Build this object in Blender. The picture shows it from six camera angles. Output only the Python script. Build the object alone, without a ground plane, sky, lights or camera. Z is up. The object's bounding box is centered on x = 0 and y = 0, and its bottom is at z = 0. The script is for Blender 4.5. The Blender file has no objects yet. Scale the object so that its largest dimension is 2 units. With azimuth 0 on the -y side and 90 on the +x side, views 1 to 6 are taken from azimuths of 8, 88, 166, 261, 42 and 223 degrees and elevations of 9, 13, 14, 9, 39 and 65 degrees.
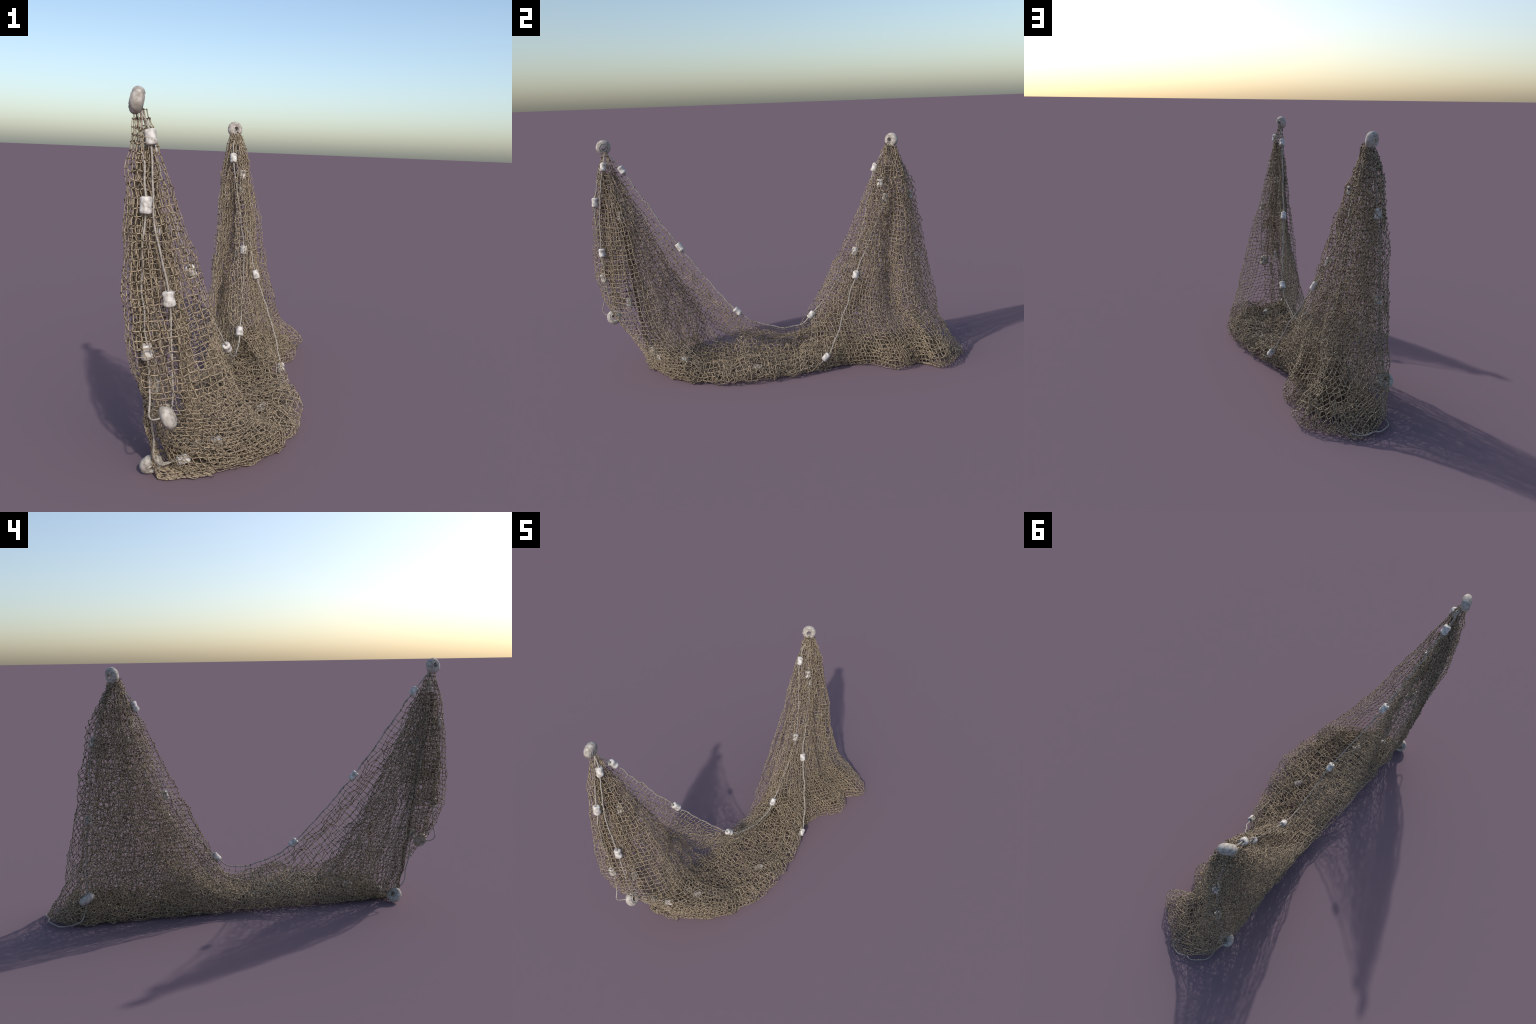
"""Fishing net hung up at two points, with ring floats, ropes and small barrel floats."""
import bpy, math
import numpy as np
from mathutils import Vector, Matrix

rng = np.random.default_rng(7)
CELL = 0.0240           # knot to knot
HALF_W, HALF_T = 0.0018, 0.0010   # half width / half thickness of the twine


# ------------------------------------------------------------------ small maths
def unit(v):
    v = np.asarray(v, float)
    return v / np.maximum(np.linalg.norm(v, axis=-1, keepdims=True), 1e-9)


class Noise:
    """Smooth vector noise: a sum of random plane waves."""
    def __init__(self, seed, wavelength, n=10):
        r = np.random.default_rng(seed)
        self.k = unit(r.normal(size=(n, 3))) * (2 * math.pi / wavelength) * r.uniform(.7, 1.5, (n, 1))
        self.ph = r.uniform(0, 6.283, (n,))
        self.d = unit(r.normal(size=(n, 3)))
        self.n = n

    def __call__(self, p):
        s = np.sin(p @ self.k.T + self.ph)
        return s @ self.d / math.sqrt(self.n / 2)


def spline(points, n, closed=False):
    """Catmull-Rom through points (any dimension), n samples spaced evenly by arc length."""
    P = np.asarray(points, float)
    if closed:
        Q = np.vstack([P[-1], P, P[0], P[1]])
    else:
        Q = np.vstack([2 * P[0] - P[1], P, 2 * P[-1] - P[-2]])
    out = []
    t = np.linspace(0, 1, 24, endpoint=False)[:, None]
    for i in range(1, len(Q) - 2):
        a, b, c, d = Q[i - 1:i + 3]
        out.append(.5 * (2 * b + (c - a) * t + (2 * a - 5 * b + 4 * c - d) * t**2 + (3 * b - a - 3 * c + d) * t**3))
    out.append(Q[-2][None])
    C = np.vstack(out)
    L = np.r_[0, np.cumsum(np.linalg.norm(np.diff(C, axis=0), axis=1))]
    s = np.linspace(0, L[-1], n)
    return np.stack([np.interp(s, L, C[:, k]) for k in range(C.shape[1])], 1)


def length(C):
    return np.linalg.norm(np.diff(C, axis=0), axis=1).sum()


def resample(C, n):
    L = np.r_[0, np.cumsum(np.linalg.norm(np.diff(C, axis=0), axis=1))]
    s = np.linspace(0, L[-1], n)
    return np.stack([np.interp(s, L, C[:, k]) for k in range(C.shape[1])], 1)


# ------------------------------------------------------------------ materials
def material(name, build):
    m = bpy.data.materials.new(name)
    m.use_nodes = True
    nt = m.node_tree
    build(nt, nt.nodes["Principled BSDF"])
    return m


def ramp(nt, fac, stops):
    r = nt.nodes.new("ShaderNodeValToRGB")
    e = r.color_ramp.elements
    while len(e) < len(stops):
        e.new(.5)
    for x, (pos, col) in zip(e, stops):
        x.position, x.color = pos, (*col, 1)
    nt.links.new(fac, r.inputs[0])
    return r.outputs[0]


def noise_tex(nt, scale, detail=3, coord="Object"):
    tc = nt.nodes.new("ShaderNodeTexCoord")
    n = nt.nodes.new("ShaderNodeTexNoise")
    n.inputs["Scale"].default_value = scale
    n.inputs["Detail"].default_value = detail
    nt.links.new(tc.outputs[coord], n.inputs["Vector"])
    return n.outputs[0]


def twine(nt, b):
    c = ramp(nt, noise_tex(nt, 75, 4), [(.30, TWINE[0]), (.48, TWINE[1]), (.72, TWINE[2])])
    nt.links.new(c, b.inputs["Base Color"])
    b.inputs["Roughness"].default_value = .9
    bu = nt.nodes.new("ShaderNodeBump")
    bu.inputs["Strength"].default_value = .5
    bu.inputs["Distance"].default_value = .001
    nt.links.new(noise_tex(nt, 900, 2), bu.inputs["Height"])
    nt.links.new(bu.outputs[0], b.inputs["Normal"])


def knot(nt, b):
    c = ramp(nt, noise_tex(nt, 80, 2), [(.3, KNOT[0]), (.7, KNOT[1])])
    nt.links.new(c, b.inputs["Base Color"])
    b.inputs["Roughness"].default_value = .95


def rope_mat(nt, b):
    c = ramp(nt, noise_tex(nt, 120, 4), [(.3, (.22, .195, .17)), (.5, (.34, .31, .275)), (.75, (.45, .415, .38))])
    nt.links.new(c, b.inputs["Base Color"])
    b.inputs["Roughness"].default_value = .85


def float_mat(nt, b):
    c = ramp(nt, noise_tex(nt, 70, 3), [(.30, (.24, .215, .185)), (.45, (.46, .43, .40)), (.60, (.64, .61, .58))])
    nt.links.new(c, b.inputs["Base Color"])
    b.inputs["Roughness"].default_value = .75


def ring_mat(nt, b):
    c = ramp(nt, noise_tex(nt, 75, 4), [(.30, (.21, .185, .155)), (.5, (.36, .325, .29)), (.70, (.50, .465, .43))])
    nt.links.new(c, b.inputs["Base Color"])
    b.inputs["Roughness"].default_value = .8


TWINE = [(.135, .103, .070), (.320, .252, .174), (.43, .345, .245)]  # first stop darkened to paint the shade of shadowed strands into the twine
KNOT = [(.025, .019, .014), (.075, .056, .038)]
M_TWINE = material("net_twine", twine)
M_KNOT = material("net_knot", knot)
M_ROPE = material("pale_rope", rope_mat)
M_FLOAT = material("float_foam", float_mat)
M_RING = material("ring_float_foam", ring_mat)

# ------------------------------------------------------------------ object helpers
root = bpy.data.objects.new("fishing_net", None)
bpy.context.scene.collection.objects.link(root)
root["label"] = "old brown fishing net hung from two ring floats"
root["category"] = "fishing net"


def add(name, mesh, parent=root, stuff=False):
    o = bpy.data.objects.new(name, mesh)
    bpy.context.scene.collection.objects.link(o)
    o.parent = parent
    if stuff:
        o["kind"] = "stuff"
    return o


def mesh_from(name, verts, quads, mat, smooth=True):
    m = bpy.data.meshes.new(name)
    V = np.asarray(verts, np.float32).reshape(-1, 3)
    F = np.asarray(quads, np.int32)
    k = F.shape[1]
    m.vertices.add(len(V)); m.vertices.foreach_set("co", V.ravel())
    m.loops.add(F.size); m.loops.foreach_set("vertex_index", F.ravel())
    m.polygons.add(len(F)); m.polygons.foreach_set("loop_start", np.arange(0, F.size, k, dtype=np.int32))
    m.polygons.foreach_set("use_smooth", np.full(len(F), smooth))
    m.update(calc_edges=True)
    m.materials.append(mat)
    return m


# ------------------------------------------------------------------ twine and knots
def twine_mesh(name, P0, P1, N, mat=M_TWINE, sag=.0011):
    """Flattened two-segment cords between knots P0 and P1, lying in the sheet with normal N."""
    P0, P1, N = map(np.asarray, (P0, P1, N))
    d = unit(P1 - P0)
    w = unit(np.cross(d, N))
    n = unit(np.cross(w, d))
    k = len(P0)
    r = np.random.default_rng(len(P0))
    roll = r.normal(0, .35, (k, 1))
    w, n = w * np.cos(roll) + n * np.sin(roll), n * np.cos(roll) - w * np.sin(roll)
    mid = (P0 + P1) / 2 + w * r.normal(0, sag, (k, 1)) + n * r.normal(0, sag, (k, 1))
    wid = HALF_W * r.uniform(.8, 1.2, (k, 1))
    rings = []
    for c, f in ((P0, 1.0), (mid, .95), (P1, 1.0)):
        for a, b in ((1, 0), (0, 1), (-1, 0), (0, -1)):
            rings.append(c + w * wid * a * f + n * HALF_T * b)
    V = np.stack(rings, 1)                      # k,12,3
    V[..., 2] = np.maximum(V[..., 2], .0006)
    q = []
    for s in (0, 4):
        for i in range(4):
            q.append((s + i, s + (i + 1) % 4, s + 4 + (i + 1) % 4, s + 4 + i))
    F = (np.arange(k)[:, None, None] * 12 + np.array(q)[None]).reshape(-1, 4)
    return mesh_from(name, V, F, mat)


def knot_mesh(name, P, N):
    k = len(P)
    r = np.random.default_rng(k + 1)
    t = unit(np.cross(N, r.normal(size=(k, 3))))
    b = np.cross(N, t)
    s = r.uniform(.75, 1.25, (k, 1)) * .0034
    V = np.stack([P + t * s, P + b * s, P - t * s, P - b * s, P + N * s * .75, P - N * s * .75], 1)
    V[..., 2] = np.maximum(V[..., 2], .0005)
    q = [(0, 1, 4), (1, 2, 4), (2, 3, 4), (3, 0, 4), (1, 0, 5), (2, 1, 5), (3, 2, 5), (0, 3, 5)]
    F = (np.arange(k)[:, None, None] * 6 + np.array(q)[None]).reshape(-1, 3)
    return mesh_from(name, V, F, M_KNOT)


def normals_of(G):
    du = np.gradient(G, axis=1)
    dv = np.gradient(G, axis=0)
    return unit(np.cross(du, dv))


def knit(G, diamond=False, min_gap=.010, hole=0.0, seed=0, keep=None):
    """Turn a grid of knots G[row, column] into twine: a square or a diamond net.
    Where columns crowd together (gathers) every second, fourth ... one is left out."""
    r = np.random.default_rng(seed)
    R, C, _ = G.shape
    N = normals_of(G)
    gap = np.median(np.linalg.norm(np.diff(G, axis=1), axis=2), axis=1)
    stride = np.where(gap < min_gap / 4, 8, np.where(gap < min_gap / 2, 4, np.where(gap < min_gap, 2, 1)))
    E = []
    nodes = np.zeros((R, C), bool)

    def snap(c, s, row):
        if not diamond:
            return min(int(round(c / s)) * s, (C - 1) // s * s)
        k = int(round(c / s))
        if (k + row) % 2:
            k += 1 if (k + 1) * s < C else -1
        return k * s
    for i in range(R):
        s = stride[i]
        if not diamond:
            cs = list(range(0, C, s))
            for c in cs:
                nodes[i, c] = True
                if c + s < C:
                    E.append((i, c, i, c + s))
                if i + 1 < R:
                    s2 = stride[i + 1]
                    if c % s2 == 0 or s2 <= s:
                        E.append((i, c, i + 1, c if c % s2 == 0 else snap(c, s2, i + 1)))
        else:
            for k in range(0, (C - 1) // s + 1):
                if (k + i) % 2:
                    continue
                c = k * s
                nodes[i, c] = True
                if i + 1 < R:
                    s2 = stride[i + 1]
                    for dc in (-s, s):
                        if 0 <= c + dc < C:
                            c2 = snap(c + dc, s2, i + 1) if s2 != s else c + dc
                            if 0 <= c2 < C:
                                E.append((i, c, i + 1, c2))
    E = np.array(E)
    if keep is not None:
        E = E[keep[E[:, 0], E[:, 1]] & keep[E[:, 2], E[:, 3]]]
        nodes &= keep
    if hole:
        E = E[r.random(len(E)) > hole]
    P0, P1 = G[E[:, 0], E[:, 1]], G[E[:, 2], E[:, 3]]
    NN = unit(N[E[:, 0], E[:, 1]] + N[E[:, 2], E[:, 3]])
    return P0, P1, NN, G[nodes], N[nodes]


def net_panel(G, **kw):
    P0, P1, N, K, KN = knit(G, **kw)
    panel = add("net_panel", twine_mesh("net_panel", P0, P1, N), stuff=True)
    add("knots", knot_mesh("knots", K, KN), parent=panel, stuff=True)


def crumple(G, amp, wave, seed, fine=.0016):
    out = G + Noise(seed, wave)(G) * amp
    out = out + Noise(seed + 50, wave * .35)(G) * amp * .4
    r = np.random.default_rng(seed)
    out = out + r.normal(0, fine, G.shape)
    out[..., 2] = np.where(out[..., 2] < .004, .004 + np.abs(out[..., 2]) * .25, out[..., 2])
    return out


# ------------------------------------------------------------------ measured anchor points
A = np.array((-.189, -.900, 1.178))      # the two ring floats the net hangs from
B = np.array((-.202, .616, 1.159))
HANG_A = np.array((-.18, -.893, 1.15))
HANG_B = np.array((-.196, .610, 1.13))

TOP = [HANG_A, (-.174, -.812, 1.057), (-.118, -.530, .643), (-.043, -.238, .297), (-.045, -.07, .212), (-.052, .05, .195),
       (-.063, .158, .252), (-.1, .402, .587), (-.187, .525, 1.018), HANG_B]


# ------------------------------------------------------------------ sheets given as stacked outlines
def stacked(levels, pleats=0, pleat_amp=None, phase=0.0, fine_cols=320):
    """levels: [(z, [(x, y) ...])] from top to bottom; gives a fine surface [down, along, xyz]."""
    Z = np.array([l[0] for l in levels])
    loops = np.stack([spline(l[1], fine_cols) for l in levels])
    full = np.concatenate([loops, np.broadcast_to(Z[:, None, None], (len(Z), fine_cols, 1))], 2)
    fine = np.stack([spline(full[:, c], 160) for c in range(fine_cols)], 1)
    if pleats:
        t = np.linspace(0, 1, fine_cols)
        h = np.clip(fine[:, :, 2] / 1.15, 0, 1)
        d = np.gradient(fine[..., :2], axis=1)
        nrm = unit(np.stack([d[..., 1], -d[..., 0]], -1))
        w = np.sin(2 * math.pi * pleats * t[None] + phase + 1.3 * np.sin(3.1 * fine[:, :, 2] + 9 * t[None])) * .5 - .5
        fine[..., :2] += nrm * (pleat_amp(h) * w)[..., None]
    return fine


def panel_of(fine, t0, t1, cols, step, tuck=0, centre=(0, 0)):
    """Cut the strip t0..t1 out of a surface and lay a grid of knots over it."""
    n = fine.shape[1]
    at = np.linspace(t0, t1, cols) * (n - 1)
    i = np.clip(at.astype(int), 0, n - 2)
    f = (at - i)[None, :, None]
    S = fine[:, i] * (1 - f) + fine[:, i + 1] * f
    rows = int(np.median([length(S[:, c]) for c in range(cols)]) / step)
    G = np.stack([resample(S[:, c], rows) for c in range(cols)], 1)
    if tuck:
        extra = []
        for k in range(1, tuck + 1):
            nx = G[-1] + unit((np.array((*centre, 0)) - G[-1]) * (1, 1, 0)) * step * k * .8
            nx[:, 2] = .006 + .006 * (k % 2)
            extra.append(nx)
        G = np.concatenate([G, np.stack(extra)], 0)
    return G


# --- curtain around the end at A. Each outline starts on the -x side, runs round the outer fold at the -y end,
#     dips into a deep valley, comes out at the ridge on the +x side and turns back in towards the wall
LEV_A = [
    (1.155, [(-.178, -.878), (-.192, -.883), (-.196, -.905), (-.185, -.912), (-.176, -.905), (-.172, -.897), (-.168, -.888), (-.165, -.878), (-.170, -.870)]),
    (1.040, [(-.176, -.835), (-.200, -.870), (-.202, -.925), (-.183, -.948), (-.155, -.930), (-.143, -.905), (-.132, -.890), (-.125, -.872), (-.138, -.852)]),
    (.900, [(-.185, -.770), (-.208, -.855), (-.207, -.942), (-.180, -.972), (-.138, -.952), (-.125, -.910), (-.108, -.880), (-.084, -.845), (-.098, -.810), (-.130, -.788)]),
    (.700, [(-.195, -.680), (-.212, -.810), (-.210, -.950), (-.175, -.994), (-.122, -.972), (-.100, -.920), (-.068, -.872), (-.030, -.805), (-.050, -.748), (-.095, -.705)]),
    (.500, [(-.204, -.595), (-.213, -.725), (-.208, -.860), (-.195, -.950), (-.153, -.997), (-.095, -.972), (-.048, -.918), (-.010, -.868), (.028, -.785), (.008, -.705), (-.060, -.645)]),
    (.320, [(-.204, -.510), (-.207, -.640), (-.190, -.770), (-.168, -.875), (-.130, -.930), (-.075, -.915), (-.012, -.880), (.036, -.840), (.078, -.775), (.078, -.680), (.015, -.600)]),
    (.210, [(-.200, -.480), (-.198, -.620), (-.177, -.740), (-.155, -.808), (-.118, -.830), (-.060, -.830), (.000, -.815), (.055, -.792), (.108, -.735), (.130, -.635), (.070, -.540)]),
    (.110, [(-.195, -.470), (-.188, -.610), (-.163, -.700), (-.140, -.738), (-.100, -.758), (-.045, -.758), (.018, -.742), (.080, -.708), (.145, -.635), (.188, -.530), (.120, -.430)]),
    (.040, [(-.178, -.470), (-.172, -.610), (-.150, -.672), (-.130, -.704), (-.085, -.725), (-.035, -.722), (.025, -.704), (.090, -.664), (.158, -.583), (.208, -.475), (.130, -.380)]),
    (.006, [(-.150, -.470), (-.150, -.610), (-.130, -.668), (-.112, -.690), (-.070, -.700), (-.025, -.694), (.025, -.673), (.080, -.635), (.140, -.560), (.195, -.460), (.120, -.360)]),
]
SA = stacked(LEV_A, pleats=13, pleat_amp=lambda h: .003 + .012 * h * (1 - h)**.3)
G = panel_of(SA, 0, 1, 72, CELL, tuck=1, centre=(.0, -.5))
net_panel(crumple(G, .005, .13, 11), seed=1, min_gap=.0135)

# --- gathered folds inside the end at A
for k, (f, n) in enumerate(((.72, 44), (.45, 34))):
    bundle = [(z, [(-.165 + (x + .165) * f, -.905 + (y + .905) * f) for x, y in (l[:8] if len(l) < 11 else l[1:9])]) for z, l in LEV_A[1:5 + k % 2]]
    SB = stacked(bundle, pleats=6, pleat_amp=lambda h: .03 * np.ones_like(h), phase=1.0 + k)
    net_panel(crumple(panel_of(SB, 0, 1, n, CELL), .009, .11, 21 + k), seed=2 + 20 * k, min_gap=.0125)

# --- deep pleats hanging inside, between the curtain at A and the back wall
LEV_PLEAT = [
    (1.040, [(-.165, -.862), (-.160, -.850), (-.155, -.840)]),
    (.900, [(-.140, -.845), (-.150, -.810), (-.150, -.775)]),
    (.700, [(-.100, -.800), (-.115, -.740), (-.140, -.665)]),
    (.500, [(-.065, -.770), (-.095, -.680), (-.145, -.560)]),
    (.300, [(-.045, -.730), (-.085, -.600), (-.140, -.440)]),
    (.100, [(-.035, -.660), (-.075, -.520), (-.130, -.360)]),
]
SP = stacked(LEV_PLEAT, pleats=4, pleat_amp=lambda h: .055 * (1.05 - h), phase=.8)
net_panel(crumple(panel_of(SP, 0, 1, 30, CELL), .010, .10, 81), seed=31, min_gap=.012)

# --- skirt around the end at B: -x side, +y end, then two deep folds on the +x side
LEV_B = [
    (1.128, [(-.192, .590), (-.206, .592), (-.214, .610), (-.208, .626), (-.198, .630), (-.190, .628), (-.184, .624), (-.178, .618), (-.186, .606), (-.178, .602), (-.180, .596), (-.178, .590), (-.186, .587)]),
    (1.030, [(-.198, .548), (-.228, .575), (-.240, .620), (-.228, .660), (-.203, .680), (-.180, .662), (-.165, .652), (-.146, .640), (-.172, .602), (-.150, .578), (-.155, .558), (-.160, .545), (-.180, .540)]),
    (.900, [(-.206, .492), (-.238, .540), (-.247, .620), (-.240, .690), (-.208, .732), (-.172, .708), (-.142, .680), (-.118, .655), (-.160, .595), (-.122, .545), (-.132, .510), (-.138, .482), (-.172, .480)]),
    (.700, [(-.200, .402), (-.240, .475), (-.246, .590), (-.248, .705), (-.220, .778), (-.180, .762), (-.125, .712), (-.066, .652), (-.130, .582), (-.075, .515), (-.088, .455), (-.105, .396), (-.150, .390)]),
    (.500, [(-.208, .308), (-.238, .385), (-.246, .550), (-.252, .700), (-.230, .795), (-.188, .815), (-.125, .750), (-.030, .655), (-.115, .572), (-.045, .490), (-.060, .400), (-.078, .300), (-.140, .292)]),
    (.300, [(-.205, .195), (-.230, .300), (-.242, .520), (-.252, .690), (-.235, .808), (-.165, .856), (-.075, .795), (.020, .695), (-.060, .590), (.010, .500), (-.010, .400), (-.025, .235), (-.120, .195)]),
    (.170, [(-.198, .120), (-.215, .300), (-.228, .500), (-.246, .690), (-.232, .845), (-.140, .890), (-.030, .855), (.050, .780), (.000, .670), (.055, .540), (.030, .420), (.045, .310), (.000, .150)]),
    (.062, [(-.195, .100), (-.208, .300), (-.220, .500), (-.238, .690), (-.218, .868), (-.115, .950), (.030, .915), (.165, .805), (.075, .715), (.158, .600), (.080, .460), (.070, .330), (.090, .160)]),
    (.006, [(-.150, .100), (-.165, .300), (-.180, .500), (-.200, .690), (-.200, .870), (-.080, .992), (.030, .932), (.145, .815), (.070, .715), (.140, .590), (.060, .440), (.060, .310), (.100, .180)]),
]
SBK = stacked(LEV_B, pleats=20, pleat_amp=lambda h: .004 + .016 * h * (1 - h)**.3)
mid = (-.04, .6)
net_panel(crumple(panel_of(SBK, 0, .27, 27, CELL, 4, mid), .006, .12, 31), seed=3, min_gap=.0135)
net_panel(crumple(panel_of(SBK, .27, .60, 46, CELL * .72, 5, mid), .005, .12, 31), diamond=True, seed=4, min_gap=.0105)
net_panel(crumple(panel_of(SBK, .60, 1, 42, CELL, 4, mid), .006, .12, 31), seed=5, min_gap=.0135)

# --- gathered folds inside the end at B: a loose core and a second layer behind the -x side
core = [(z, [(-.150 + .05 * (1 - z) + (x + .150 - .05 * (1 - z)) * .55, .60 - .03 * (1 - z) + (y - .60 + .03 * (1 - z)) * .6) for x, y in l]) for z, l in LEV_B]
SC = stacked(core, pleats=9, pleat_amp=lambda h: .02 + 0 * h, phase=2.0)
net_panel(crumple(panel_of(SC, 0, 1, 42, CELL, 2, mid), .014, .12, 41), seed=6, min_gap=.0135)
back = [(z, [(-.185 + (x + .185) * .70, .60 + (y - .60) * .80) for x, y in l[:7]]) for z, l in LEV_B]
SD = stacked(back, pleats=7, pleat_amp=lambda h: .018 + 0 * h, phase=.5)
net_panel(crumple(panel_of(SD, 0, 1, 31, CELL, 2, mid), .012, .12, 44), seed=16, min_gap=.0135)

# --- crumpled net lying under the skirt at B
FOOT_RING = [(-.15, .42), (-.20, .60), (-.20, .80), (-.12, .93), (0, .90), (.10, .82), (.07, .72), (.11, .60), (.04, .48), (-.05, .40)]


def pile(ring, centre, height, seed, turns=3):
    """concentric waves of net inside an outline on the ground"""
    R = spline(ring + [ring[0]], 84)
    n = 12
    G = []
    for k in range(n):
        f = 1 - k / n
        xy = np.array(centre) + (R - centre) * f
        z = height * (.35 + .65 * abs(math.sin(math.pi * turns * (1 - f)))) * np.ones(84)
        G.append(np.concatenate([xy, z[:, None] * (1 + .35 * np.sin(np.linspace(0, 25, 84) + k))[:, None]], 1))
    return crumple(np.stack(G), .016, .09, seed, .004)


net_panel(pile(FOOT_RING, (-.05, .66), .075, 71), seed=17, min_gap=.012)
net_panel(pile([(x * .9 - .005, (y - .66) * .95 + .67) for x, y in FOOT_RING], (-.06, .68), .045, 72, 2), seed=18, min_gap=.012)

# --- back wall: hangs from the top rope. The cords leave the rope square to it, swing out at once to -x, slide towards
#     the hanging points while they fall, and turn in under the heap at the ground
Tf = spline(TOP, 400)
ROPE_LEN = length(Tf)
U0, U1 = .03, .72
cols = int(ROPE_LEN * (U1 - U0) / .0255)
uu = np.linspace(U0, U1, cols)
T = np.stack([np.interp(uu, np.linspace(0, 1, 400), Tf[:, k]) for k in range(3)], 1)
Tt = unit(np.gradient(T, axis=0))
FOOT_U = [0, .10, .25, .34, .42, .48, .53, .60, .76, .93, 1]
FOOT_Y = [-.77, -.745, -.66, -.56, -.42, -.24, -.06, .16, .44, .64, .75]
fy = np.interp(uu, FOOT_U, FOOT_Y)
rows = 48
G = np.zeros((rows, cols, 3))
keep = np.zeros((rows, cols), bool)
for c in range(cols):
    t, u = T[c], uu[c]
    edge = min(1, u / .22, (1 - u) / .22)
    out_x = float(np.interp(u, [0, .25, .4, 1], [-.160, -.188, -.202, -.205]))
    belly_x = float(np.interp(u, [0, .1, .3, .42, .5, .7, 1], [-.195, -.205, -.212, -.212, -.210, -.222, -.22]))
    g = np.array((out_x, fy[c], .06))
    fall = max(t[2] - .06, .02)
    side = -1 if u < .53 else 1
    lean = np.array((0, side * abs(Tt[c, 2]), -abs(Tt[c, 1]) - .25)) * fall * .34 * edge
    p1 = t + lean
    p1[0] = t[0] + (belly_x - t[0]) * .8 * min(1, fall * 3)
    p1[2] = max(p1[2], .10)
    p2 = p1 * .5 + g * .5
    p2[0] = out_x + (belly_x - out_x) * min(1, fall * 3)
    q = spline([t, p1, p2, g, (-.140, g[1], .008), (-.06, g[1] + .01, .006), (.02, g[1] + .02, .012)], 200)
    L = np.r_[0, np.cumsum(np.linalg.norm(np.diff(q, axis=0), axis=1))]
    st = np.arange(rows) * CELL
    keep[:, c] = st <= L[-1]
    st = np.minimum(st, L[-1])
    G[:, c] = np.stack([np.interp(st, L, q[:, k]) for k in range(3)], 1)
    # a tuck in the cloth that runs along below the rope, and slack folds lower down
    G[:, c] += (np.exp(-((st - .10) / .025)**2) * edge)[:, None] * np.array((.025, .0, .006))
    G[:, c, 0] += .010 * np.sin(c * .8 + .07 * np.arange(rows)) * np.clip(st / .3 - .4, 0, 1) * np.clip(G[:, c, 2] * 12, 0, 1)
G = np.concatenate([G[:1], crumple(G[1:], .005, .12, 51)])
net_panel(G, seed=7, keep=keep, min_gap=.004)
# the tuck below the rope lies double
hem = G[2:11] + np.array((.022, .004, -.006))
net_panel(crumple(hem, .008, .08, 54), seed=27, keep=keep[2:11], min_gap=.004)

# --- heap along the floor: crumpled net lying between the wall and a bulging outer edge, from below A to below B
HEAP_Y = [-.66, -.60, -.50, -.34, -.16, 0, .12, .20, .30, .42]
HEAP_OUT = [.02, .130, .215, .260, .252, .212, .168, .132, .070, .050]
HEAP_IN = [-.150, -.180, -.195, -.200, -.198, -.205, -.208, -.210, -.210, -.210]
HEAP_TOP = [.60, .7, .85, .85, .85, .9, 1.0, 1.15, 1.3, 1.4]


def heap(profile, seed, amp, step=CELL, inset=0.0):
    """profile: [(position across from the wall side 0 to the outer edge 1, height)]."""
    n = int(1.25 * (HEAP_Y[-1] - HEAP_Y[0]) / step)
    ys = np.linspace(HEAP_Y[0], HEAP_Y[-1], n)
    cs = []
    for i, y in enumerate(ys):
        xo, xi, h = (np.interp(y, HEAP_Y, q) for q in (HEAP_OUT, HEAP_IN, HEAP_TOP))
        xo, xi = xo - inset, xi + inset
        uneven = 1 + .20 * math.sin(17 * y + seed) + .12 * math.sin(39 * y + 2 * seed)
        pr = np.array([(xi + (xo - xi) * t, z * (h * uneven if z > .04 else 1)) for t, z in profile])
        C = spline(pr, 80)
        cs.append(np.stack([C[:, 0], np.full(80, y), C[:, 1]], 1))
    rows = int(np.median([length(c) for c in cs]) * 1.05 / step)
    return crumple(np.stack([resample(c, rows) for c in cs], 0), amp, .09, seed, .003)


net_panel(heap([(.20, .006), (.06, .012), (.02, .05), (.05, .10), (.14, .115), (.30, .085), (.50, .075), (.68, .10), (.82, .12), (.93, .10), (1.0, .062), (.965, .018), (.86, .006), (.6, .005)], 61, .010), seed=8)
net_panel(heap([(.02, .02), (.06, .07), (.2, .06), (.4, .035), (.55, .06), (.75, .07), (.92, .06), (.97, .025), (.8, .010), (.4, .008)], 62, .014, CELL * .72, .012), diamond=True, seed=9)
net_panel(heap([(.05, .02), (.2, .05), (.38, .06), (.55, .035), (.75, .06), (.9, .03), (.7, .012)], 63, .016, CELL, .015), seed=10)


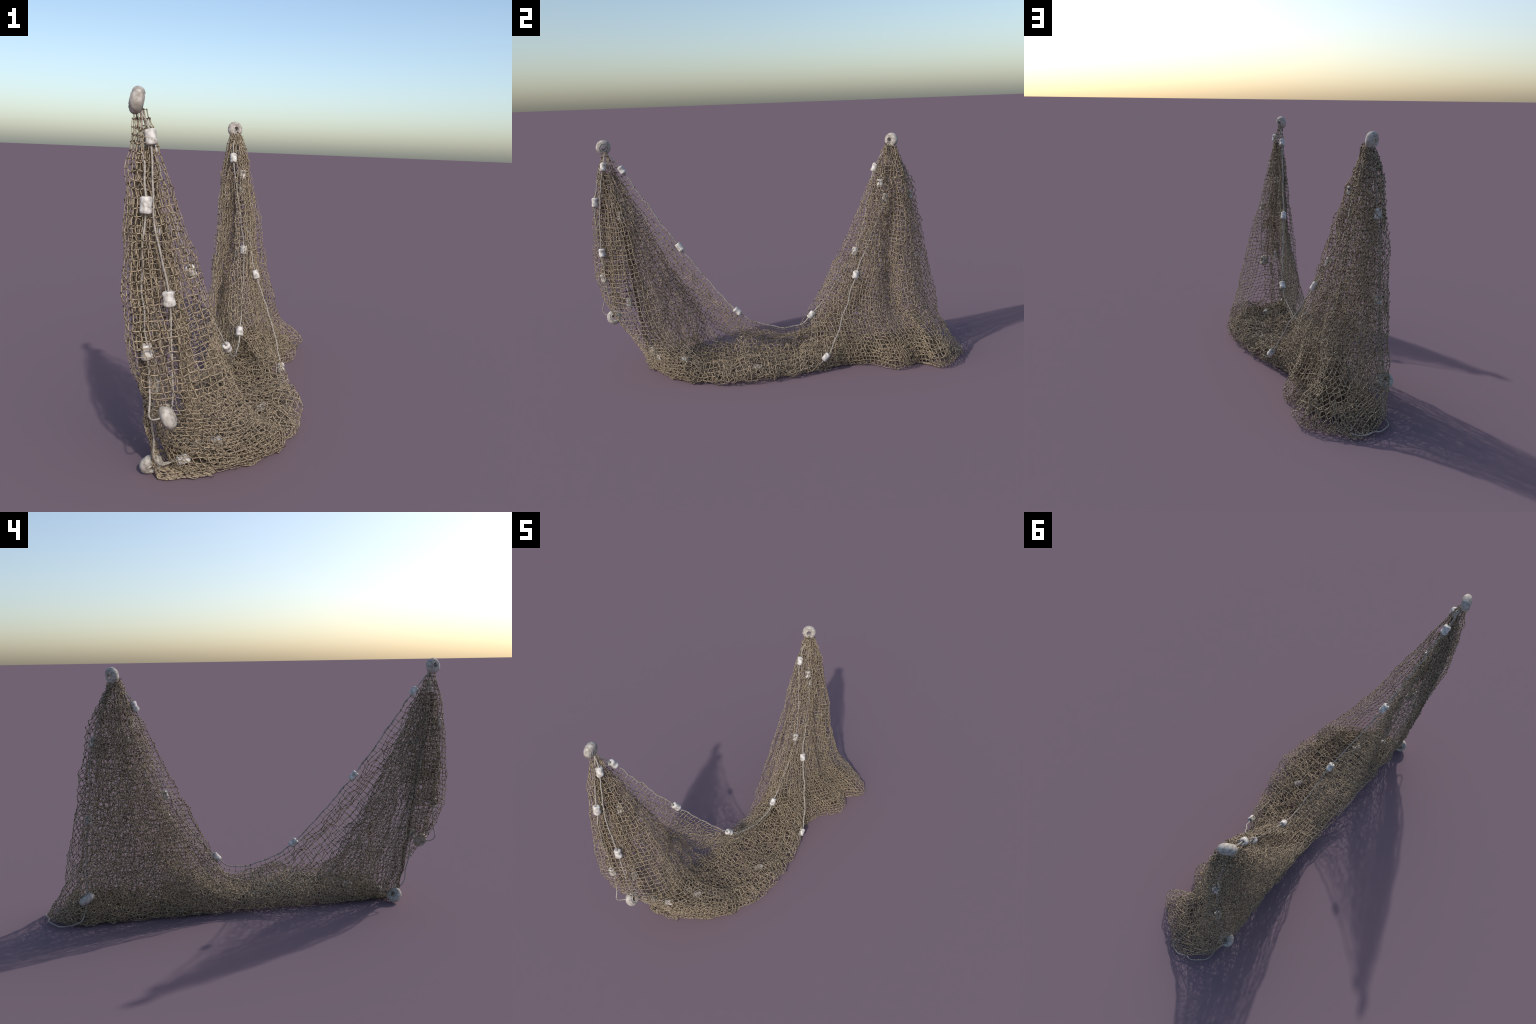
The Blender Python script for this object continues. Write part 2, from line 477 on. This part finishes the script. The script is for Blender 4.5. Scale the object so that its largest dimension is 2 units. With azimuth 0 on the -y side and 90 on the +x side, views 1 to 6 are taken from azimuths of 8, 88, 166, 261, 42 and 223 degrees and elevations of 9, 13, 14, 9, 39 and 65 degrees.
# ------------------------------------------------------------------ ropes
def rope(points, radius=.0030):
    C = spline(points, 400)
    n = max(8, int(length(C) / .004))
    C = resample(C, n)
    C = C + Noise(len(points) * 7 + n, .10)(C) * .003
    C[:, 2] = np.maximum(C[:, 2], radius)
    d = unit(np.gradient(C, axis=0))
    ref = np.array((.31, .52, .79))
    a = unit(np.cross(d, ref)); b = np.cross(d, a)
    ang = np.arange(n) * .004 / .017 * 2 * math.pi
    V, F, sides = [], [], 6
    for s in range(3):
        ph = ang + s * 2 * math.pi / 3
        ctr = C + (a * np.cos(ph)[:, None] + b * np.sin(ph)[:, None]) * radius * .5
        base = len(V) * 0 + s * n * sides
        ring = [ctr + (a * math.cos(k * 2 * math.pi / sides) + b * math.sin(k * 2 * math.pi / sides)) * radius * .58 for k in range(sides)]
        V.append(np.stack(ring, 1).reshape(-1, 3))
        i = np.arange(n - 1)[:, None]; k = np.arange(sides)[None]
        F.append(np.stack([base + i * sides + k, base + i * sides + (k + 1) % sides, base + (i + 1) * sides + (k + 1) % sides, base + (i + 1) * sides + k], -1).reshape(-1, 4))
    return add("rope", mesh_from("rope", np.concatenate(V), np.concatenate(F), M_ROPE)), C


FLOATS_TOP = [(-.174, -.812, 1.057), (-.118, -.53, .643), (-.043, -.238, .297), (-.063, .158, .252), (-.100, .402, .587), (-.187, .525, 1.018)]
ROPES = [
    (TOP, FLOATS_TOP),
    ([HANG_A, (-.165, -.868, 1.0), (-.151, -.838, .817), (-.155, -.832, .58), (-.150, -.827, .339), (-.158, -.805, .19), (-.155, -.775, .075),
      (-.13, -.70, .035), (-.085, -.543, .025), (.0, -.35, .02), (.093, -.141, .029), (.14, .05, .02), (.126, .211, .075), (.06, .31, .27), (-.035, .395, .472),
      (-.095, .49, .67), (-.145, .569, .86), (-.175, .60, 1.0), HANG_B],
     [(-.151, -.838, .817), (-.150, -.827, .339), (-.085, -.543, .025), (.093, -.141, .029), (.126, .211, .082), (-.035, .395, .472), (-.145, .569, .860)]),
    ([HANG_A, (-.168, -.925, 1.06), (-.140, -.959, .898), (-.150, -.965, .7), (-.136, -.949, .487), (-.125, -.958, .36), (-.122, -.969, .307), (-.11, -.94, .285), (-.084, -.902, .282)],
     [(-.140, -.959, .898), (-.136, -.949, .487)]),
    ([HANG_A, (-.148, -.902, 1.08), (-.125, -.935, .87), (-.079, -.933, .639), (-.07, -.922, .45), (-.068, -.905, .33), (-.084, -.902, .285)],
     [(-.148, -.902, 1.08), (-.079, -.933, .639)]),
    ([HANG_B, (-.205, .66, 1.02), (-.204, .714, .864), (-.212, .74, .68), (-.206, .753, .506), (-.225, .772, .32), (-.238, .775, .18), (-.245, .776, .150)],
     [(-.204, .714, .864), (-.206, .753, .506)]),
    ([HANG_B, (-.165, .575, 1.05), (-.142, .545, .939), (-.13, .55, .80)], [(-.142, .545, .939)]),
    ([(-.243, .776, .13), (-.235, .80, .05), (-.217, .833, .02), (-.218, .882, .012), (-.205, .92, .012), (-.160, .965, .015), (-.125, .970, .02), (-.088, .992, .02),
      (-.05, .985, .02), (-.028, .962, .022), (-.045, .926, .02), (-.03, .86, .02)], []),
    ([(-.188, -.727, .035), (-.15, -.70, .03), (-.095, -.669, .034), (-.04, -.60, .04), (-.015, -.535, .045), (.05, -.42, .03)], [(-.095, -.669, .036), (-.015, -.535, .045)]),
]


# ------------------------------------------------------------------ floats
def lathe(name, profile, mat, sides=14, seed=0, dent=.0):
    r = np.random.default_rng(seed)
    P = np.array(profile)
    n = len(P)
    V = []
    nz = Noise(seed + 5, .03)
    for i in range(sides):
        a = 2 * math.pi * i / sides
        V.append(np.stack([P[:, 0] * math.cos(a), P[:, 0] * math.sin(a), P[:, 1]], 1))
    V = np.array(V).reshape(-1, 3)
    V = V + nz(V) * dent
    F = [(i * n + j, ((i + 1) % sides) * n + j, ((i + 1) % sides) * n + j + 1, i * n + j + 1) for i in range(sides) for j in range(n - 1)]
    return mesh_from(name, V, F, mat)


def barrel(seed):
    r = np.random.default_rng(seed)
    R, H = .0172 * r.uniform(.96, 1.05), .0225 * r.uniform(.95, 1.06)
    prof = [(.004, H * .90), (.0065, H * .96), (.010, H), (.0135, H * .97), (R * .95, H * .84), (R, H * .66), (R * .985, H * .46), (R * .93, H * .34), (R * .925, H * .10),
            (R * .955, -H * .10), (R * .93, -H * .32), (R * .98, -H * .48), (R, -H * .68), (R * .95, -H * .85), (.0135, -H * .97), (.010, -H), (.0065, -H * .96), (.004, -H * .90), (.0038, 0), (.004, H * .90)]
    return lathe("float", prof, M_FLOAT, 14, seed, .0008)


BARRELS = [barrel(s) for s in range(4)]


def oriented(o, pos, axis, spin):
    z = Vector(unit(axis)); q = Vector((0, 0, 1)).rotation_difference(z)
    o.matrix_local = Matrix.Translation(Vector(pos)) @ q.to_matrix().to_4x4() @ Matrix.Rotation(spin, 4, "Z")


spin = np.random.default_rng(3)
k = 0
for pts, floats in ROPES:
    ro, C = rope(pts)
    for f in floats:
        i = int(np.argmin(np.linalg.norm(C - f, axis=1)))
        ax = C[min(i + 4, len(C) - 1)] - C[max(i - 4, 0)]
        o = add("float", BARRELS[k % 4], parent=ro)
        oriented(o, f, ax, spin.uniform(0, 6.28))
        k += 1

RING_R, RING_H = .0385, .0195
half = [(.0110, 0), (.0112, .012), (.0122, .0180), (.0142, .0200), (.0162, .0196), (.0175, .0172), (.0200, .0166), (.0225, .0182), (.0262, .0180), (.0280, .0158),
        (.0310, .0152), (.0345, .0122), (.0372, .0078), (RING_R, .0035)]
ring_prof = half + [(r, -z) for r, z in half[::-1]]
RING = lathe("ring_float", ring_prof, M_RING, 16, 9, .0006)
for pos, ax in ((A, (.91, .33, -.2)), (B, (.62, -.77, .1)), ((-.084, -.902, .282), (.85, .25, .45)), ((-.188, -.727, .036), (-.5, .72, .47)), ((-.245, .776, .146), (.15, .55, .82))):
    oriented(add("ring_float", RING), pos, ax, spin.uniform(0, 6.28))
